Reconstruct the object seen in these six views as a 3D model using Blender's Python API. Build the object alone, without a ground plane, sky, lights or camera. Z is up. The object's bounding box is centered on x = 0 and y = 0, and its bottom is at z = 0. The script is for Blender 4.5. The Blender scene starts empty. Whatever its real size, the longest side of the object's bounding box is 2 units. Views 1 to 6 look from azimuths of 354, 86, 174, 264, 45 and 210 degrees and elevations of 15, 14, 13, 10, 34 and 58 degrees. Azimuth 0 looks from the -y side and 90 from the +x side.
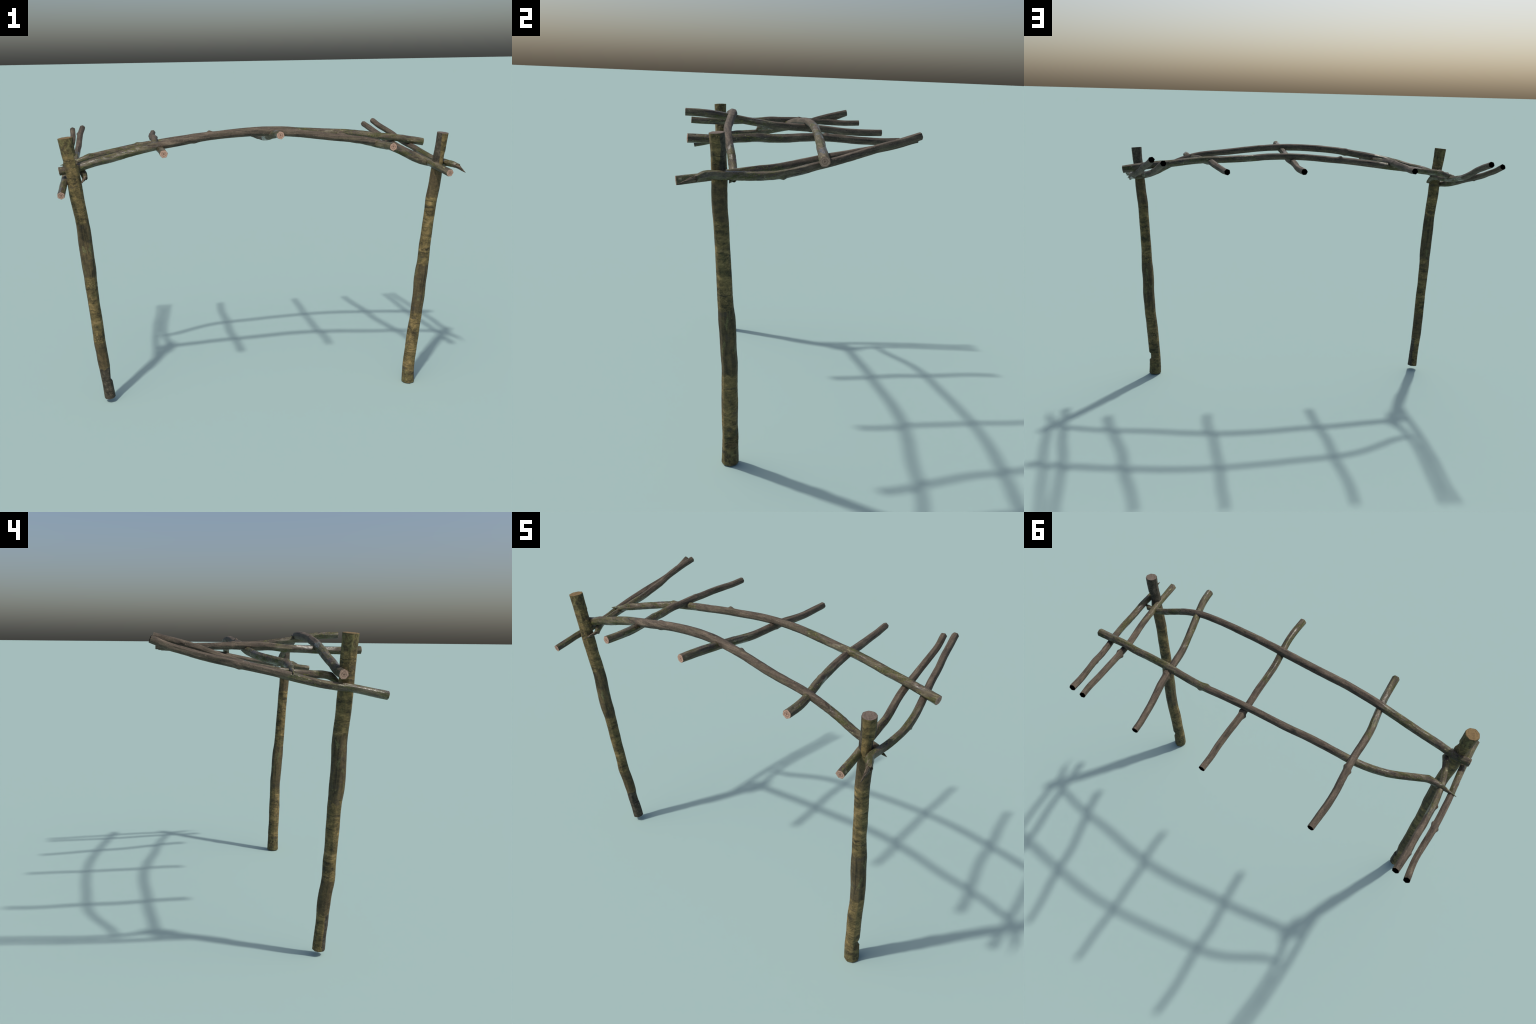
# Rustic arbor: two leaning posts, two bowed rails, seven crossbars of bark-covered branch wood.
import bpy, math, random
from mathutils import Vector, Matrix, noise

random.seed(7)
TAU = 2 * math.pi
FULLER = 1.012
SETTLE = 0.002            # the whole frame sits this much lower than first laid out

# ------------------------------------------------------------------ node helpers
class Nodes:
    def __init__(self, name):
        self.mat = bpy.data.materials.new(name)
        self.mat.use_nodes = True
        self.t = self.mat.node_tree
        self.t.nodes.clear()
        self.out = self.t.nodes.new('ShaderNodeOutputMaterial')
        self.bsdf = self.t.nodes.new('ShaderNodeBsdfPrincipled')
        self.t.links.new(self.bsdf.outputs[0], self.out.inputs[0])
        self.obj = self.t.nodes.new('ShaderNodeTexCoord').outputs['Object']
        sep = self.t.nodes.new('ShaderNodeSeparateXYZ')
        self.t.links.new(self.obj, sep.inputs[0])
        self.x, self.y, self.z = sep.outputs

    def put(self, sock, v):
        if isinstance(v, bpy.types.NodeSocket):
            self.t.links.new(v, sock)
        elif isinstance(v, (tuple, list)) and len(v) == 3 and sock.type == 'RGBA':
            sock.default_value = (*v, 1)
        else:
            sock.default_value = v

    def m(self, op, a, b=0.0, clamp=False):
        n = self.t.nodes.new('ShaderNodeMath')
        n.operation = op
        n.use_clamp = clamp
        self.put(n.inputs[0], a)
        self.put(n.inputs[1], b)
        return n.outputs[0]

    def coords(self, sx, sy, sz, shift=0.0):
        n = self.t.nodes.new('ShaderNodeVectorMath')
        n.operation = 'MULTIPLY_ADD'
        self.put(n.inputs[0], self.obj)
        n.inputs[1].default_value = (sx, sy, sz)
        info = self.t.nodes.new('ShaderNodeObjectInfo')
        k = self.m('MULTIPLY_ADD', info.outputs['Random'], 37.0)
        k.node.inputs[2].default_value = shift
        self.put(n.inputs[2], k)
        return n.outputs[0]

    def noise(self, vec, detail=4.0, rough=0.55, distort=0.0, scale=1.0):
        n = self.t.nodes.new('ShaderNodeTexNoise')
        self.put(n.inputs['Vector'], vec)
        n.inputs['Scale'].default_value = scale
        n.inputs['Detail'].default_value = detail
        n.inputs['Roughness'].default_value = rough
        n.inputs['Distortion'].default_value = distort
        return n.outputs['Fac']

    def step(self, v, a, b):
        """smooth 0..1 as v goes from a to b"""
        n = self.t.nodes.new('ShaderNodeMapRange')
        n.interpolation_type = 'SMOOTHSTEP'
        self.put(n.inputs[0], v)
        n.inputs[1].default_value, n.inputs[2].default_value = a, b
        return n.outputs[0]

    def ramp(self, fac, stops):
        n = self.t.nodes.new('ShaderNodeValToRGB')
        self.put(n.inputs[0], fac)
        e = n.color_ramp.elements
        while len(e) < len(stops):
            e.new(0.5)
        for k, (p, c) in zip(e, stops):
            k.position = p
            k.color = (*c, 1)
        return n.outputs[0]

    def mix(self, fac, a, b, kind='MIX'):
        n = self.t.nodes.new('ShaderNodeMix')
        n.data_type = 'RGBA'
        n.blend_type = kind
        self.put(n.inputs[0], fac)
        self.put(n.inputs[6], a)
        self.put(n.inputs[7], b)
        return n.outputs[2]

    def band(self, v, a, b, soft):
        return self.m('MULTIPLY', self.step(v, a - soft, a + soft), self.step(v, b + soft, b - soft))

    def line(self, v, c, half):
        d = self.m('ABSOLUTE', self.m('SUBTRACT', v, c))
        return self.step(d, half, half * 0.4)

    def finish(self, colour, rough, height=None, strength=0.4, dist=0.002, spec=0.4):
        self.put(self.bsdf.inputs['Base Color'], colour)
        self.put(self.bsdf.inputs['Roughness'], rough)
        self.bsdf.inputs['Specular IOR Level'].default_value = spec
        if height is not None:
            b = self.t.nodes.new('ShaderNodeBump')
            b.inputs['Strength'].default_value = strength
            b.inputs['Distance'].default_value = dist
            self.put(b.inputs['Height'], height)
            self.put(self.bsdf.inputs['Normal'], b.outputs[0])
        return self.mat


# ------------------------------------------------------------------ materials
def stick_bark(name, damp_zones, shift=0.0):
    """Brown bark with long grain and flecks; inside damp_zones (along the stick, metres) it is
    mossy, lichen-spotted and a little wet."""
    n = Nodes(name)
    grain = n.noise(n.coords(95, 95, 10, shift), 6, 0.62, 0.4)
    blot = n.noise(n.coords(40, 40, 17, shift + 3), 4, 0.62)
    fine = n.noise(n.coords(330, 330, 150, shift + 5), 3, 0.62)
    v = n.m('ADD', n.m('MULTIPLY', grain, 0.46), n.m('MULTIPLY', blot, 0.32))
    v = n.m('ADD', v, n.m('MULTIPLY', fine, 0.22))
    brown = n.ramp(v, [(0.37, (0.018, 0.0140, 0.0095)), (0.46, (0.062, 0.0470, 0.0325)),
                       (0.55, (0.101, 0.0775, 0.0535)), (0.66, (0.176, 0.138, 0.097))])
    # pale and dark flecks
    fl = n.noise(n.coords(210, 210, 110, shift + 41), 2, 0.5)
    brown = n.mix(n.m('MULTIPLY', n.step(fl, 0.66, 0.72), 0.55), brown, (0.23, 0.18, 0.13))
    brown = n.mix(n.m('MULTIPLY', n.step(fl, 0.34, 0.28), 0.60), brown, (0.020, 0.016, 0.012))
    tint = n.step(n.noise(n.coords(30, 30, 7, shift + 61), 4, 0.6), 0.54, 0.66)
    brown = n.mix(n.m('MULTIPLY', tint, 0.45), brown, n.ramp(v, [(0.38, (0.020, 0.018, 0.008)), (0.62, (0.105, 0.094, 0.050))]))
    # damp zone: greyer bark, moss in ragged clumps, lichen spots
    olive = n.ramp(v, [(0.36, (0.022, 0.019, 0.010)), (0.47, (0.074, 0.062, 0.036)),
                       (0.57, (0.125, 0.105, 0.066)), (0.68, (0.24, 0.205, 0.135))])
    olive = n.mix(n.step(blot, 0.56, 0.44), olive, brown)
    mossy = n.noise(n.coords(42, 42, 9, shift + 11), 5, 0.62, 0.3)
    moss_fine = n.noise(n.coords(190, 190, 100, shift + 13), 4, 0.65)
    mm = n.m('ADD', n.m('MULTIPLY', mossy, 0.58), n.m('MULTIPLY', moss_fine, 0.42))
    moss = n.step(mm, 0.505, 0.545)
    green = n.ramp(moss_fine, [(0.35, (0.016, 0.018, 0.004)), (0.53, (0.050, 0.054, 0.012)),
                               (0.70, (0.135, 0.125, 0.035))])
    damp_col = n.mix(n.m('MULTIPLY', moss, 0.88), olive, green)
    lich = n.step(n.noise(n.coords(75, 75, 40, shift + 21), 4, 0.65), 0.63, 0.68)
    damp_col = n.mix(n.m('MULTIPLY', lich, 0.7), damp_col, (0.26, 0.25, 0.14))
    wob = n.m('MULTIPLY', n.m('SUBTRACT', n.noise(n.coords(30, 30, 5, shift + 31), 2), 0.5), 0.10)
    zz = n.m('ADD', n.z, wob)
    damp = None
    for a, b in damp_zones:
        k = n.band(zz, a, b, 0.006)
        damp = k if damp is None else n.m('MAXIMUM', damp, k)
    col = n.mix(damp, brown, damp_col)
    wet = n.m('MULTIPLY', damp, n.step(n.noise(n.coords(22, 22, 7, shift + 51), 3, 0.6), 0.47, 0.58))
    rough = n.m('SUBTRACT', 0.82, n.m('MULTIPLY', wet, n.m('SUBTRACT', 0.61, n.m('MULTIPLY', moss, 0.2))))
    h = n.m('ADD', n.m('MULTIPLY', grain, 0.6), n.m('MULTIPLY', fine, 0.5))
    h = n.m('ADD', h, n.m('MULTIPLY', blot, 0.35))
    h = n.m('ADD', h, n.m('MULTIPLY', n.m('MULTIPLY', moss_fine, damp), 0.4))
    return n.finish(col, rough, h, 0.55, 0.003, 0.45)


def post_bark(name):
    """Banded, cherry-like bark. Local z runs from the thick end (0) to the thin end (1.39);
    local +x is the side where the yellow bark survives at the thin end."""
    n = Nodes(name)
    wob = n.m('SUBTRACT', n.noise(n.coords(24, 24, 5), 2), 0.5)
    zz = n.m('ADD', n.z, n.m('MULTIPLY', wob, 0.055))
    zs = n.m('ADD', n.z, n.m('MULTIPLY', wob, 0.020))
    strip = n.noise(n.coords(14, 14, 110), 6, 0.70, 0.5)
    wide = n.noise(n.coords(12, 12, 20, 4), 4, 0.62, 0.5)
    patch = n.noise(n.coords(38, 38, 48, 8), 5, 0.66, 0.6)
    fine = n.noise(n.coords(150, 150, 380, 2), 4, 0.62)
    v = n.m('ADD', n.m('MULTIPLY', strip, 0.22), n.m('MULTIPLY', wide, 0.34))
    v = n.m('ADD', v, n.m('MULTIPLY', patch, 0.30))
    v = n.m('ADD', v, n.m('MULTIPLY', fine, 0.14))
    v = n.m('ADD', n.m('MULTIPLY', n.m('SUBTRACT', v, 0.5), 1.3), 0.497)
    bark = n.ramp(v, [(0.385, (0.028, 0.022, 0.010)), (0.45, (0.078, 0.059, 0.023)),
                      (0.515, (0.136, 0.100, 0.038)), (0.575, (0.210, 0.149, 0.057)),
                      (0.65, (0.35, 0.240, 0.095))])
    # olive-green bloom
    green = n.step(n.noise(n.coords(20, 20, 15, 14), 4, 0.6), 0.52, 0.64)
    bark = n.mix(n.m('MULTIPLY', green, 0.5), bark, n.ramp(v, [(0.40, (0.028, 0.027, 0.011)), (0.62, (0.130, 0.118, 0.045))]))
    # crumbly yellow blotches
    crumb = n.noise(n.coords(95, 95, 130, 71), 4, 0.62, 0.8)
    zone = n.step(n.noise(n.coords(6, 6, 13, 75), 2, 0.5), 0.50, 0.58)
    crumb = n.m('MULTIPLY', n.step(crumb, 0.53, 0.60), zone)
    bark = n.mix(n.m('MULTIPLY', crumb, 0.55), bark, (0.29, 0.202, 0.082))
    # bare wood: dark brown with soft upright grain and lens-shaped lichen
    up = n.noise(n.coords(70, 70, 7, 17), 4, 0.55, 0.3)
    up = n.m('ADD', n.m('MULTIPLY', up, 0.45), n.m('ADD', n.m('MULTIPLY', patch, 0.40), n.m('MULTIPLY', fine, 0.15)))
    bare = n.ramp(up, [(0.38, (0.032, 0.025, 0.012)), (0.5, (0.080, 0.060, 0.028)), (0.64, (0.155, 0.112, 0.048))])
    flake = n.step(n.noise(n.coords(44, 44, 17, 23), 3, 0.5, 0.6), 0.60, 0.64)
    bare = n.mix(n.m('MULTIPLY', flake, 0.8), bare, n.ramp(fine, [(0.4, (0.080, 0.080, 0.032)), (0.6, (0.165, 0.152, 0.066))]))
    crack = n.line(n.m('ADD', n.y, n.m('MULTIPLY', wob, 0.014)), -0.010, 0.0013)
    bare = n.mix(n.m('MULTIPLY', n.m('MULTIPLY', crack, n.step(wide, 0.42, 0.5)), 0.8), bare, (0.012, 0.010, 0.007))
    k_bare = n.band(zz, 0.415, 0.695, 0.0035)
    col = n.mix(k_bare, bark, bare)
    # stained zone
    stain = n.mix(0.72, bark, n.ramp(up, [(0.38, (0.034, 0.025, 0.013)), (0.62, (0.108, 0.076, 0.038))]))
    col = n.mix(n.band(zz, 1.055, 1.205, 0.004), col, stain)
    # bluish-grey smears
    smear = n.m('ADD', n.m('MULTIPLY', n.noise(n.coords(24, 24, 30, 41), 4, 0.6), 0.7), n.m('MULTIPLY', patch, 0.3))
    smear = n.m('MULTIPLY', n.step(smear, 0.555, 0.60), n.step(zz, 0.80, 0.72))
    col = n.mix(n.m('MULTIPLY', smear, 0.5), col, (0.044, 0.036, 0.030))
    # thin end: grey slab on most sides, yellow-olive bark on +x
    slab = n.ramp(n.noise(n.coords(60, 60, 70, 51), 5, 0.66), [(0.36, (0.024, 0.020, 0.013)), (0.55, (0.066, 0.054, 0.037)), (0.7, (0.135, 0.108, 0.076))])
    edge = n.m('ADD', n.x, n.m('MULTIPLY', wob, 0.03))
    k_slab = n.m('MULTIPLY', n.step(zz, 1.205, 1.212), n.step(edge, 0.0105, 0.0088))
    col = n.mix(k_slab, col, slab)
    # mottled knotty thick end
    knot = n.noise(n.coords(48, 48, 40, 61), 3, 0.55, 1.2)
    mott = n.ramp(knot, [(0.36, (0.026, 0.021, 0.012)), (0.50, (0.100, 0.078, 0.030)), (0.60, (0.150, 0.138, 0.052)), (0.7, (0.24, 0.178, 0.08))])
    col = n.mix(n.m('MULTIPLY', n.step(zs, 0.080, 0.066), 0.7), col, mott)
    # pale and dark rings, broken where the bark has flaked
    part = n.step(wide, 0.46, 0.54)
    for c, h in ((0.187, 0.004), (0.405, 0.003), (0.935, 0.007)):
        col = n.mix(n.m('MULTIPLY', n.m('MULTIPLY', n.line(zz, c, h), part), 0.55), col, (0.28, 0.20, 0.088))
    dark = None
    for c in (0.104, 0.355, 0.757, 1.036, 1.215, 1.30):
        k = n.line(zs, c, 0.0016)
        dark = k if dark is None else n.m('MAXIMUM', dark, k)
    dark = n.m('MULTIPLY', dark, n.step(patch, 0.42, 0.50))
    col = n.mix(n.m('MULTIPLY', dark, 0.85), col, (0.012, 0.010, 0.006))
    h = n.m('ADD', n.m('MULTIPLY', strip, 0.35), n.m('MULTIPLY', fine, 0.35))
    h = n.m('ADD', h, n.m('MULTIPLY', patch, 0.6))
    h = n.m('ADD', h, n.m('MULTIPLY', crumb, 0.2))
    h = n.m('SUBTRACT', h, n.m('MULTIPLY', dark, 0.5))
    return n.finish(col, 0.78, h, 0.5, 0.003, 0.35)


def cut_wood(name, pale, mid, dark, radius, rings=0.22, streak=0.0):
    """Sawn end grain: rough rings round a dark pith."""
    n = Nodes(name)
    r = n.m('SQRT', n.m('ADD', n.m('POWER', n.x, 2), n.m('POWER', n.y, 2)))
    wob = n.noise(n.coords(110, 110, 110), 4, 0.6)
    rr = n.m('ADD', n.m('DIVIDE', r, radius), n.m('MULTIPLY', n.m('SUBTRACT', wob, 0.5), 0.55))
    ring = n.m('ADD', n.m('MULTIPLY', n.m('SINE', n.m('MULTIPLY', rr, 17)), rings), 0.5)
    ring = n.m('ADD', ring, n.m('MULTIPLY', n.m('SUBTRACT', n.noise(n.coords(25, 260, 25, 9), 4, 0.6), 0.5), streak))
    v = n.m('ADD', n.m('MULTIPLY', ring, 0.5), n.m('MULTIPLY', n.noise(n.coords(300, 300, 300, 5), 4, 0.6), 0.5))
    col = n.ramp(v, [(0.33, mid), (0.52, pale), (0.8, tuple(min(1, c * 1.25) for c in pale))])
    pith = n.m('MAXIMUM', n.step(rr, 0.30, 0.12), n.m('MULTIPLY', n.line(rr, 0.52, 0.10), rings * 2.5))
    col = n.mix(n.m('MULTIPLY', pith, min(0.85, rings * 4)), col, dark)
    return n.finish(col, 0.85, v, 0.5, 0.002, 0.25)


def broken_wood(name):
    n = Nodes(name)
    g = n.noise(n.coords(160, 160, 18), 5, 0.6)
    col = n.ramp(g, [(0.34, (0.024, 0.019, 0.012)), (0.50, (0.078, 0.060, 0.040)), (0.70, (0.22, 0.170, 0.120))])
    return n.finish(col, 0.8, g, 0.6, 0.003, 0.3)


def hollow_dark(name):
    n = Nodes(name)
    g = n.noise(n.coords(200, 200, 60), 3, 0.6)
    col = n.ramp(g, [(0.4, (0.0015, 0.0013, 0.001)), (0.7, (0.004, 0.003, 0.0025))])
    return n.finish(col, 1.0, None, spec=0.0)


# ------------------------------------------------------------------ geometry helpers
def spline(pts, step):
    """Catmull-Rom through pts, resampled evenly."""
    p = [Vector(q) for q in pts]
    p = [2 * p[0] - p[1]] + p + [2 * p[-1] - p[-2]]
    fine = []
    for i in range(1, len(p) - 2):
        for k in range(24):
            t = k / 24
            a, b, c, d = p[i - 1:i + 3]
            fine.append(0.5 * ((2 * b) + (c - a) * t + (2 * a - 5 * b + 4 * c - d) * t * t + (3 * b - a - 3 * c + d) * t ** 3))
    fine.append(p[-2])
    acc = [0.0]
    for a, b in zip(fine, fine[1:]):
        acc.append(acc[-1] + (b - a).length)
    n = max(4, int(acc[-1] / step))
    out, j = [], 0
    for k in range(n + 1):
        s = acc[-1] * k / n
        while j < len(acc) - 2 and acc[j + 1] < s:
            j += 1
        f = (s - acc[j]) / max(1e-9, acc[j + 1] - acc[j])
        out.append(fine[j].lerp(fine[j + 1], min(1, f)))
    return out, acc[-1]


def frames(path, ref):
    """Parallel-transported (tangent, side, up) along the path, starting from ref."""
    tang = [(path[min(i + 2, len(path) - 1)] - path[max(i - 2, 0)]).normalized() for i in range(len(path))]
    side = (ref - tang[0] * ref.dot(tang[0])).normalized()
    res = []
    for t in tang:
        side = (side - t * side.dot(t)).normalized()
        res.append((t, side, t.cross(side)))
    return res


def table(stops, t):
    for (a, va), (b, vb) in zip(stops, stops[1:]):
        if t <= b:
            f = max(0, min(1, (t - a) / (b - a)))
            f = f * f * (3 - 2 * f)
            return va + (vb - va) * f
    return stops[-1][1]


def facet(theta, sides, sharp):
    """Radius factor of a softened polygon with mean 1."""
    w = TAU / sides
    a = (theta % w) - w / 2
    poly = math.cos(w / 2) / math.cos(a)
    mean = 0.5 * (1 + math.cos(w / 2))
    return 1 + sharp * (poly / mean - 1)


def local_frame(start, end, xdir):
    z = (Vector(end) - Vector(start)).normalized()
    x = (xdir - z * xdir.dot(z)).normalized()
    y = z.cross(x)
    m = Matrix((x, y, z)).transposed().to_4x4()
    m.translation = Vector(start)
    return m


def mesh_object(name, verts, faces, mat, matrix, parent, smooth=True):
    me = bpy.data.meshes.new(name)
    me.from_pydata([tuple(v) for v in verts], [], faces)
    me.materials.append(mat)
    if smooth:
        me.polygons.foreach_set('use_smooth', [True] * len(me.polygons))
        me.set_sharp_from_angle(angle=math.radians(50))
    me.validate()
    me.update()
    ob = bpy.data.objects.new(name, me)
    bpy.context.scene.collection.objects.link(ob)
    if parent:
        ob.parent = parent
    ob.matrix_basis = matrix
    return ob


def end_cap(name, ring, outward, mat, parent, seed, relief=0.0008, proud=0.0006):
    """Roughly sawn face over a closed ring of points (in the parent's space)."""
    c = sum(ring, Vector()) / len(ring)
    z = outward.normalized()
    x = (ring[0] - c)
    x = (x - z * x.dot(z)).normalized()
    m = Matrix((x, z.cross(x), z)).transposed().to_4x4()
    m.translation = c
    inv = m.inverted()
    loc = [inv @ p for p in ring]
    n = len(loc)
    verts, faces = [], []
    levels = [1.0, 0.97, 0.8, 0.62, 0.45, 0.28, 0.12]
    for li, k in enumerate(levels):
        for p in loc:
            q = p * k
            h = noise.noise(Vector((q.x * 170 + seed, q.y * 170, seed))) * relief
            verts.append(Vector((q.x, q.y, p.z * k - 0.001 if li == 0 else p.z * k + proud + h)))
    for a in range(len(levels) - 1):
        for i in range(n):
            j = (i + 1) % n
            faces.append((a * n + i, a * n + j, (a + 1) * n + j, (a + 1) * n + i))
    faces.append(tuple((len(levels) - 1) * n + i for i in range(n)))
    return mesh_object(name, verts, faces, mat, m, parent)


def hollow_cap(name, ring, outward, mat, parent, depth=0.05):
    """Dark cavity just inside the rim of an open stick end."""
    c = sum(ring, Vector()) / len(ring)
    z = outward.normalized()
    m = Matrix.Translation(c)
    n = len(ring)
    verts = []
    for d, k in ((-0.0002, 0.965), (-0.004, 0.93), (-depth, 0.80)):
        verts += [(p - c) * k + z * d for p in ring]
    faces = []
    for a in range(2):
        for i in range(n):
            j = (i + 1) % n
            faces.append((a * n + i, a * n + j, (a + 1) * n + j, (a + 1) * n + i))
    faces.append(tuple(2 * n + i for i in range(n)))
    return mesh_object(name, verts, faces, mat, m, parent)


def limb(name, pts, radii, mat, root, xdir, sides, sharp, seed, knots=(), step=0.004, around=36,
         grain=0.0006, lump=0.05, carve=None, open_end=False, polygon_turn=0.0):
    """A branch swept along pts. knots: (fraction, world direction, height, half length, half angle).
    Returns object, first ring, last ring, and the outward tangents (all in local space)."""
    pts = [Vector(p) - Vector((0, 0, SETTLE if p[2] > 0.01 else 0)) for p in pts]
    m = local_frame(pts[0], pts[-1], xdir)
    inv = m.inverted()
    path, length = spline([inv @ Vector(p) for p in pts], step)
    fr = frames(path, Vector((1, 0, 0)))
    rot = inv.to_3x3()
    kn = [(f, (rot @ Vector(d)).normalized(), h, hl, ha) for f, d, h, hl, ha in knots]
    n = len(path)
    verts, rings = [], []
    for i, (c, (t, s, u)) in enumerate(zip(path, fr)):
        f = i / (n - 1)
        R = table(radii, f) * FULLER
        ring = []
        for k in range(around):
            th = TAU * k / around
            d = s * math.cos(th) + u * math.sin(th)
            twist = 0.25 * noise.noise(Vector((f * 3.0, seed, 5.0)))
            r = R * facet(th + polygon_turn + twist, sides, sharp)
            r *= 1 + lump * noise.noise(Vector((d.x * 0.9 + seed * 3.1, d.y * 0.9, f * length * 11)))
            q = c + d * R
            r += grain * noise.noise(Vector((q.x * 150 + seed, q.y * 150, q.z * 14)))
            r += grain * 0.6 * noise.noise(Vector((q.x * 320, q.y * 320 + seed, q.z * 90)))
            for kf, kd, h, hl, ha in kn:
                dz = (f - kf) * length
                # a knot is steep on the thick side and trails off on the other
                w = dz / (hl if dz < 0 else hl * 1.6)
                if abs(w) < 3:
                    a = math.acos(max(-1, min(1, d.dot(kd)))) / ha
                    r += h * math.exp(-w * w * 1.4 - a * a * 1.4)
            if carve:
                r = carve(r, f, th, R)
            ring.append(c + d * r)
        rings.append(ring)
        verts += ring
    faces = []
    for i in range(n - 1):
        for k in range(around):
            j = (k + 1) % around
            faces.append((i * around + k, i * around + j, (i + 1) * around + j, (i + 1) * around + k))
    if open_end:                       # thin wall turned inwards at the hollow end
        base = len(verts)
        c = sum(rings[-1], Vector()) / around
        verts += [c + (p - c) * 0.955 - fr[-1][0] * 0.0001 for p in rings[-1]]
        for k in range(around):
            j = (k + 1) % around
            faces.append(((n - 1) * around + k, (n - 1) * around + j, base + j, base + k))
    ob = mesh_object(name, verts, faces, mat, m, root)
    return ob, rings, -fr[0][0], fr[-1][0]


def splinter(parent, stub, back, tip, base_radius, mat, seed):
    """Long torn sliver at a broken end (world coordinates)."""
    inv = parent.matrix_basis.inverted()
    stub, back, tip = (inv @ (Vector(p) - Vector((0, 0, SETTLE))) for p in (stub, back, tip))
    axis = (stub - back).normalized()
    reach = (tip - stub).length
    off = tip - (stub + axis * reach)
    off = off - axis * off.dot(axis)
    off = off.normalized() if off.length > 1e-4 else Vector((1, 0, 0))
    pts = [back + off * base_radius * 0.30, stub + off * base_radius * 0.36,
           stub.lerp(tip, 0.4) + off * base_radius * 0.22, stub.lerp(tip, 0.75) + off * base_radius * 0.08, tip]
    path, length = spline(pts, 0.003)
    fr = frames(path, off)
    n, around = len(path), 14
    inside = (stub - back).length / length
    verts, faces = [], []
    for i, (c, (t, s, u)) in enumerate(zip(path, fr)):
        f = i / (n - 1)
        g = max(0.0, (f - inside) / (1 - inside))
        w = base_radius * (0.80 * (1 - g) ** 0.85 + 0.03)
        for k in range(around):
            th = TAU * k / around
            r = w * (1 + 0.25 * noise.noise(Vector((math.cos(th) * 1.5, math.sin(th) * 1.5 + seed, f * 9))))
            verts.append(c + s * math.cos(th) * r * 0.72 + u * math.sin(th) * r)
    for i in range(n - 1):
        for k in range(around):
            j = (k + 1) % around
            faces.append((i * around + k, i * around + j, (i + 1) * around + j, (i + 1) * around + k))
    faces.append(tuple(range(around))[::-1])
    faces.append(tuple((n - 1) * around + k for k in range(around)))
    return mesh_object('splinter', verts, faces, mat, Matrix.Identity(4), parent)


def shard_cap(ring, outward, mat, parent, seed):
    """Ragged break: a sunken, jagged face inside the torn rim."""
    c = sum(ring, Vector()) / len(ring)
    z = outward.normalized()
    n = len(ring)
    verts, faces = [], []
    levels = [(1.0, -0.001), (0.9, 0.002), (0.62, -0.004), (0.3, -0.006)]
    for k, h in levels:
        for i, p in enumerate(ring):
            jag = noise.noise(Vector((math.cos(TAU * i / n) * 2.2, math.sin(TAU * i / n) * 2.2, seed + k * 4)))
            verts.append((p - c) * k + z * (h + (jag * 0.006 if k < 1 else 0)))
    for a in range(len(levels) - 1):
        for i in range(n):
            j = (i + 1) % n
            faces.append((a * n + i, a * n + j, (a + 1) * n + j, (a + 1) * n + i))
    faces.append(tuple((len(levels) - 1) * n + i for i in range(n)))
    return mesh_object('broken_end', verts, faces, mat, Matrix.Translation(c), parent)


# ------------------------------------------------------------------ the object
root = bpy.data.objects.new('rustic_arbor', None)
bpy.context.scene.collection.objects.link(root)
root['label'] = 'rustic arbor of two leaning posts and a bowed branch lattice roof'
root['category'] = 'garden arbor'

CROSS_BARK = stick_bark('crossbar_bark', [(-0.2, 0.405)])
RAIL_BARK_A = stick_bark('front_rail_bark', [(-0.2, 0.47), (1.66, 2.2)], 60)
RAIL_BARK_B = stick_bark('back_rail_bark', [(-0.2, 0.50), (1.17, 2.2)], 90)
POST_BARK = post_bark('post_bark')
PALE_CUT = cut_wood('fresh_cut_wood', (0.42, 0.275, 0.205), (0.25, 0.150, 0.108), (0.12, 0.065, 0.045), 0.017)
OCHRE_CUT = cut_wood('ochre_cut_wood', (0.185, 0.125, 0.055), (0.095, 0.064, 0.030), (0.09, 0.06, 0.03), 0.033, 0.08, 0.8)
GREY_CUT = cut_wood('grey_cut_wood', (0.150, 0.118, 0.094), (0.07, 0.054, 0.042), (0.08, 0.06, 0.045), 0.028, 0.06, 1.3)
BROKEN = broken_wood('broken_wood')
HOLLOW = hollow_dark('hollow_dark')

# ---- posts: the same kind of log, one standing thick end up, the other thick end down
POST_RADII = [(0, .0338), (.05, .0328), (.13, .0318), (.21, .0325), (.30, .0312), (.35, .0322), (.46, .0332),
              (.515, .0300), (.57, .0288), (.65, .0282), (.72, .0282), (.77, .0290), (.83, .0290),
              (.89, .0270), (.95, .0270), (1, .0280)]


def post_carve(r, f, th, R, facing):
    # axe notches near both ends on the side `facing`, grooves where the bark has cracked
    a = abs((th - facing + math.pi) % TAU - math.pi)
    side = max(0, 1 - (a / 1.0) ** 6)
    if 0.064 < f < 0.098:
        d = 0.0105 * min(1, (f - 0.064) / 0.003) * min(1, (0.098 - f) / 0.006)
        r -= d * side
    if 0.868 < f < 0.932:
        d = 0.0078 * (f - 0.868) / 0.06 * min(1, (0.932 - f) / 0.003)
        r -= d * side
    for g in (.075, .255, .545, .745, .874, .936):
        w = (f - g - 0.004 * math.sin(th + g * 40)) / 0.0016
        if abs(w) < 3:
            r -= 0.0009 * math.exp(-w * w) * (0.5 + 0.5 * math.sin(th * 1.0 + g * 90))
    return r


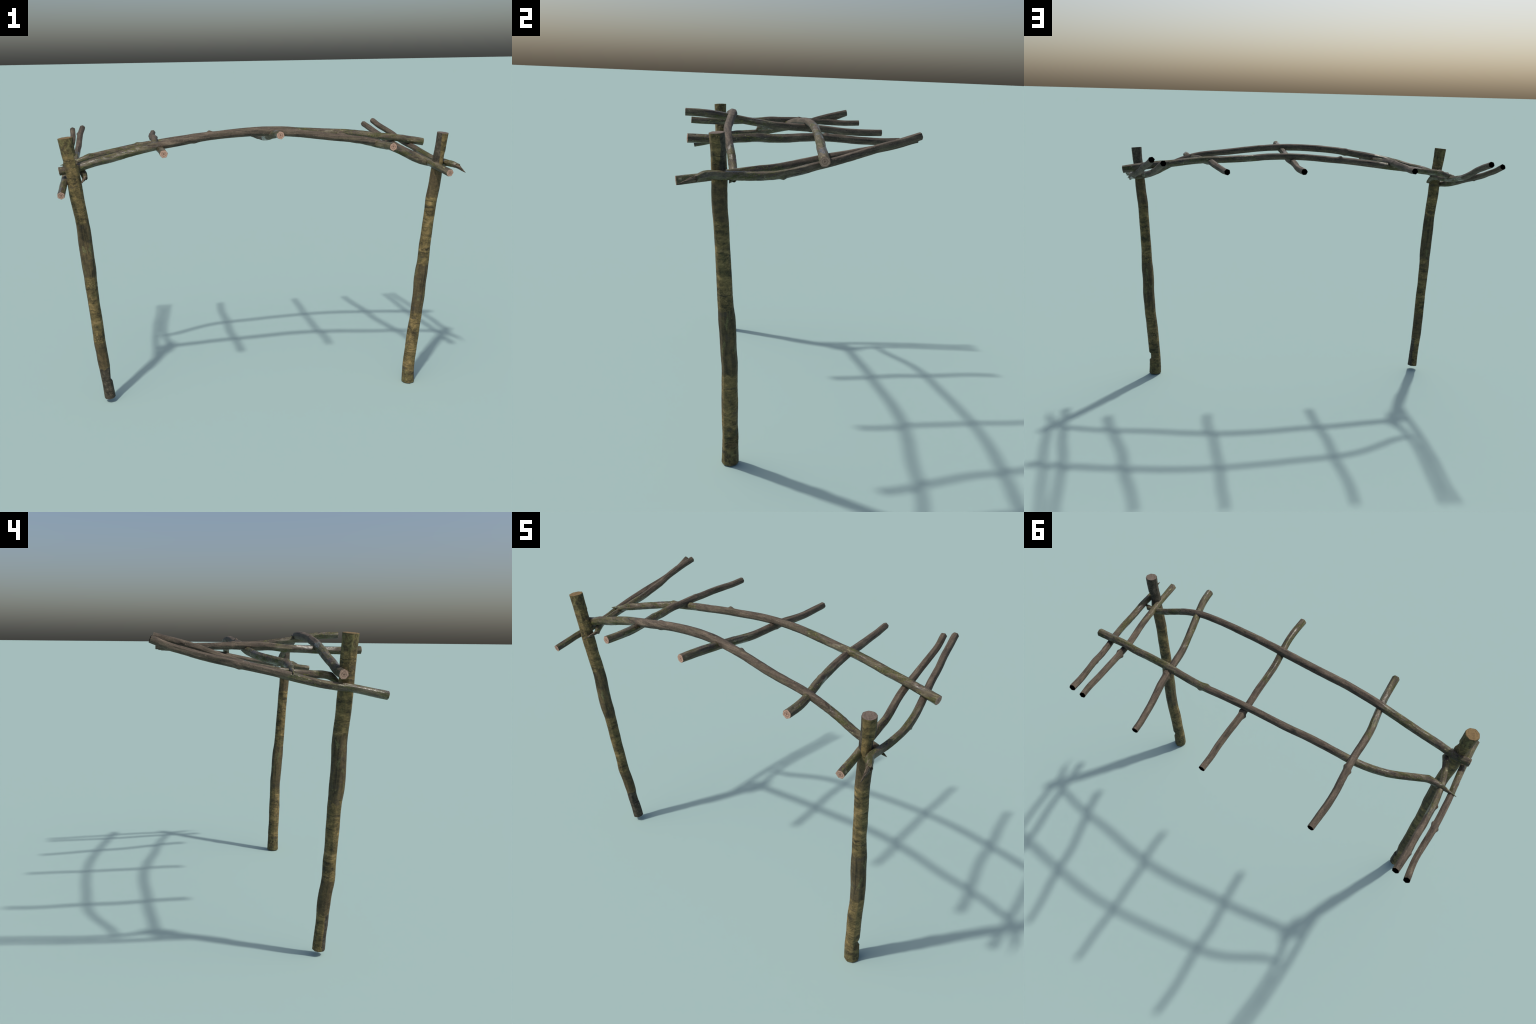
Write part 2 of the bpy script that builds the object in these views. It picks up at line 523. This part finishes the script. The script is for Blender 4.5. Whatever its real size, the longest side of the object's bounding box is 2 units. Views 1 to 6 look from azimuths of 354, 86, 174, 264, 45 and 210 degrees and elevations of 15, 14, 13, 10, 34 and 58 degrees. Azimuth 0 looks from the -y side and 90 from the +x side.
def post(pts, xdir, facing, seed, thick_mat, thin_mat):
    ob, rings, out0, out1 = limb('post', pts, POST_RADII, POST_BARK, root, xdir, 8, 0.75, seed,
                                 step=0.0045, around=56, grain=0.0007, lump=0.05, carve=lambda r, f, th, R: post_carve(r, f, th, R, facing))
    end_cap('cut_end', rings[0], out0, thick_mat, ob, seed, 0.0012)
    end_cap('cut_end', rings[-1], out1, thin_mat, ob, seed + 5, 0.0012)
    return ob


LEFT_POST = [(-.916, -.315, 1.406), (-.909, -.312, 1.340), (-.899, -.310, 1.275), (-.893, -.308, 1.209), (-.888, -.304, 1.144),
             (-.881, -.301, 1.078), (-.873, -.296, 1.013), (-.867, -.292, .947), (-.865, -.292, .881),
             (-.861, -.291, .815), (-.857, -.287, .749), (-.855, -.281, .684), (-.851, -.279, .618),
             (-.848, -.276, .552), (-.843, -.273, .486), (-.840, -.269, .420), (-.837, -.266, .354),
             (-.831, -.257, .289), (-.826, -.251, .223), (-.820, -.248, .157), (-.813, -.242, .092), (-.808, -.238, .026)]
RIGHT_POST = [(.828, -.235, .002), (.828, -.236, .062), (.830, -.237, .128), (.836, -.241, .194), (.841, -.243, .260),
              (.846, -.245, .326), (.854, -.247, .392), (.858, -.250, .458), (.862, -.256, .524), (.863, -.260, .590),
              (.868, -.266, .656), (.872, -.273, .721), (.874, -.278, .788), (.879, -.283, .854), (.883, -.288, .920),
              (.888, -.294, .986), (.892, -.299, 1.052), (.900, -.305, 1.117), (.907, -.308, 1.183), (.911, -.313, 1.249),
              (.920, -.316, 1.315), (.926, -.322, 1.381)]
post(LEFT_POST, Vector((-1, 1, 0)), 2.0, 1.0, OCHRE_CUT, GREY_CUT)
post(RIGHT_POST, Vector((1, -1, 0)), 1.2, 2.0, OCHRE_CUT, GREY_CUT)

# ---- rails
FRONT_RAIL = [(-.962, -.282, 1.244), (-.877, -.273, 1.257), (-.794, -.270, 1.281), (-.709, -.268, 1.299),
              (-.626, -.265, 1.321), (-.541, -.264, 1.340), (-.456, -.266, 1.356), (-.371, -.265, 1.369),
              (-.286, -.261, 1.383), (-.200, -.255, 1.393), (-.114, -.251, 1.399), (-.028, -.250, 1.402),
              (.058, -.252, 1.402), (.144, -.258, 1.397), (.231, -.264, 1.389), (.316, -.271, 1.378),
              (.401, -.277, 1.367), (.487, -.279, 1.357), (.573, -.278, 1.344), (.656, -.273, 1.319),
              (.734, -.264, 1.285), (.810, -.258, 1.246), (.870, -.255, 1.224), (.922, -.257, 1.214)]
BACK_RAIL = [(-.900, -.083, 1.262), (-.845, -.071, 1.281), (-.810, -.055, 1.286), (-.743, -.017, 1.296), (-.666, .022, 1.307),
             (-.585, .049, 1.319), (-.499, .063, 1.329), (-.413, .070, 1.340), (-.327, .076, 1.350), (-.241, .085, 1.359),
             (-.155, .094, 1.365), (-.069, .100, 1.373), (.017, .105, 1.378), (.103, .110, 1.379), (.190, .113, 1.376),
             (.275, .115, 1.368), (.362, .112, 1.362), (.447, .105, 1.357), (.534, .099, 1.353), (.620, .094, 1.343),
             (.703, .089, 1.330), (.790, .081, 1.322), (.876, .077, 1.308), (.963, .072, 1.293)]
UP = Vector((0, 0, 1))
rail, rings, o0, o1 = limb('rail', FRONT_RAIL, [(0, .0198), (.15, .0203), (.35, .0200), (.52, .0198), (.65, .0180), (.8, .0168), (.95, .0162), (1, .0135)],
                           RAIL_BARK_A, root, UP, 7, 0.75, 3.0,
                           knots=[(.345, (-.1, .4, .9), .0040, .012, .55), (.345, (.1, -.3, -.9), .0035, .014, .6),
                                  (.615, (0, .69, .72), .0065, .010, .45), (.61, (-.2, -.5, .85), .0030, .014, .6),
                                  (.80, (0, -.9, -.2), .003, .012, .5), (.47, (0, -1, -.3), .002, .02, .8)])
end_cap('cut_end', rings[0], o0, PALE_CUT, rail, 3.3)
shard_cap(rings[-1], o1, BROKEN, rail, 4.0)
splinter(rail, FRONT_RAIL[-1], FRONT_RAIL[-2], (.977, -.273, 1.206), .0150, RAIL_BARK_A, 3)

rail, rings, o0, o1 = limb('rail', BACK_RAIL, [(0, .0120), (.035, .0172), (.3, .0180), (.5, .0172), (.72, .0182), (.9, .0186), (1, .0200)],
                           RAIL_BARK_B, root, UP, 7, 0.75, 4.0,
                           knots=[(.378, (-.1, .25, .95), .0085, .011, .40), (.175, (-.3, .3, .85), .0055, .011, .45),
                                  (.175, (-.4, -.85, .3), .0030, .010, .5), (.035, (-.2, -.5, .85), .0050, .008, .5),
                                  (.645, (.1, .88, -.45), .0060, .010, .5), (.632, (.1, -.86, .5), .0050, .014, .6),
                                  (.94, (.4, .2, .88), .0025, .010, .5)])
end_cap('cut_end', rings[-1], o1, PALE_CUT, rail, 5.3)
shard_cap(rings[0], o0, BROKEN, rail, 6.0)
splinter(rail, BACK_RAIL[0], BACK_RAIL[1], (-.987, -.078, 1.246), .0172, RAIL_BARK_B, 5)

# ---- crossbars, each running from the cut front end to the hollow back end
SOUND = [
    [(.916, -.467, 1.201), (.904, -.394, 1.210), (.891, -.322, 1.221), (.877, -.250, 1.231), (.864, -.177, 1.241),
     (.849, -.105, 1.249), (.828, -.035, 1.261), (.808, .035, 1.275), (.794, .106, 1.290), (.782, .179, 1.303),
     (.770, .251, 1.317), (.758, .324, 1.331), (.746, .396, 1.348), (.727, .465, 1.367)],
    [(.638, -.440, 1.332), (.627, -.368, 1.330), (.607, -.298, 1.329), (.582, -.230, 1.333), (.558, -.162, 1.336),
     (.536, -.093, 1.334), (.516, -.024, 1.335), (.502, .046, 1.340), (.490, .118, 1.342), (.477, .189, 1.339),
     (.460, .259, 1.333), (.443, .330, 1.329), (.429, .401, 1.327), (.417, .473, 1.330)],
    [(.086, -.476, 1.406), (.087, -.399, 1.404), (.084, -.326, 1.397), (.075, -.254, 1.386), (.066, -.184, 1.373),
     (.063, -.110, 1.363), (.061, -.037, 1.355), (.055, .036, 1.351), (.049, .109, 1.349), (.046, .183, 1.346),
     (.047, .255, 1.340), (.045, .328, 1.336), (.038, .401, 1.335), (.035, .4765, 1.337)],
    [(-.456, -.470, 1.335), (-.461, -.395, 1.332), (-.467, -.323, 1.332), (-.478, -.252, 1.334), (-.491, -.181, 1.338),
     (-.503, -.110, 1.340), (-.508, -.039, 1.348), (-.509, .034, 1.349), (-.514, .106, 1.351), (-.521, .178, 1.348),
     (-.529, .250, 1.346), (-.532, .323, 1.344), (-.530, .396, 1.343), (-.528, .469, 1.347)],
    [(-.933, -.472, 1.159), (-.936, -.396, 1.174), (-.939, -.324, 1.188), (-.943, -.249, 1.197), (-.950, -.176, 1.210),
     (-.957, -.104, 1.227), (-.963, -.032, 1.245), (-.967, .041, 1.262), (-.970, .114, 1.277), (-.971, .186, 1.292),
     (-.970, .260, 1.308), (-.970, .331, 1.327), (-.976, .403, 1.348), (-.985, .472, 1.376)],
]
SOUND_RADII = [
    [(0, .0178), (.1, .0168), (.5, .0168), (.85, .0155), (1, .0148)],
    [(0, .0180), (.2, .0172), (.5, .0170), (.8, .0162), (1, .0148)],
    [(0, .0180), (.12, .0180), (.45, .0178), (.75, .0170), (1, .0155)],
    [(0, .0180), (.3, .0178), (.5, .0172), (.85, .0162), (1, .0152)],
    [(0, .0170), (.2, .0163), (.4, .0160), (.66, .0162), (.85, .0145), (1, .0148)],
]
SIDE = Vector((1, 0, 0))
for i, (pts, rad) in enumerate(zip(SOUND, SOUND_RADII)):
    s = 10.0 + i * 3.7
    kn = [(.626, (.96, .1, .25), .0055, .010, .60), (.645, (-.96, -.05, -.27), .0068, .010, .60),
          (.635, (0, 0, 1 if i % 2 else -1), .0030, .009, .7), (.33, (-.8, 0, .5), .0018, .012, .7)]
    bar, rings, o0, o1 = limb('crossbar', pts, rad, CROSS_BARK, root, SIDE, 6, 0.8, s, knots=kn, open_end=True,
                              polygon_turn=0.4 * i)
    end_cap('cut_end', rings[0], o0, PALE_CUT, bar, s)
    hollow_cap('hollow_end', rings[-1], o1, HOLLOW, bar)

BROKEN_BARS = [
    ([(.988, -.393, 1.221), (.966, -.366, 1.229), (.952, -.335, 1.231), (.951, -.254, 1.230), (.945, -.179, 1.230),
      (.937, -.103, 1.235), (.923, -.030, 1.248), (.904, .040, 1.266), (.881, .111, 1.283), (.859, .181, 1.302),
      (.842, .253, 1.324), (.820, .323, 1.344), (.800, .395, 1.362), (.783, .466, 1.384)],
     (.999, -.458, 1.198),
     [(0, .0120), (.05, .0165), (.3, .0158), (.7, .0150), (1, .0150)],
     [(.36, (.5, .2, -.85), .0075, .009, .45), (.74, (-.9, .2, -.38), .0050, .009, .45), (.62, (.9, 0, .3), .002, .012, .6)]),
    ([(-.843, -.280, 1.205), (-.851, -.258, 1.226), (-.865, -.224, 1.238), (-.883, -.171, 1.240), (-.900, -.108, 1.245),
      (-.911, -.043, 1.253), (-.919, .021, 1.263), (-.921, .087, 1.275), (-.924, .149, 1.292), (-.924, .213, 1.312),
      (-.926, .272, 1.335), (-.929, .336, 1.354), (-.929, .400, 1.370), (-.928, .464, 1.386)],
     (-.855, -.356, 1.190),
     [(0, .0125), (.05, .0160), (.3, .0152), (.7, .0158), (1, .0155)],
     [(.42, (-.96, -.15, -.2), .0060, .010, .45), (.852, (-.93, .1, .3), .0062, .009, .45), (.05, (.2, -.3, .9), .003, .008, .5)]),
]
for i, (pts, tip, rad, kn) in enumerate(BROKEN_BARS):
    s = 40.0 + i * 4.3
    bar, rings, o0, o1 = limb('crossbar', pts, rad, CROSS_BARK, root, SIDE, 6, 0.8, s, knots=kn, open_end=True,
                              polygon_turn=0.7 + 0.4 * i)
    shard_cap(rings[0], o0, BROKEN, bar, s)
    splinter(bar, pts[0], pts[1], tip, .0140, BROKEN, s)
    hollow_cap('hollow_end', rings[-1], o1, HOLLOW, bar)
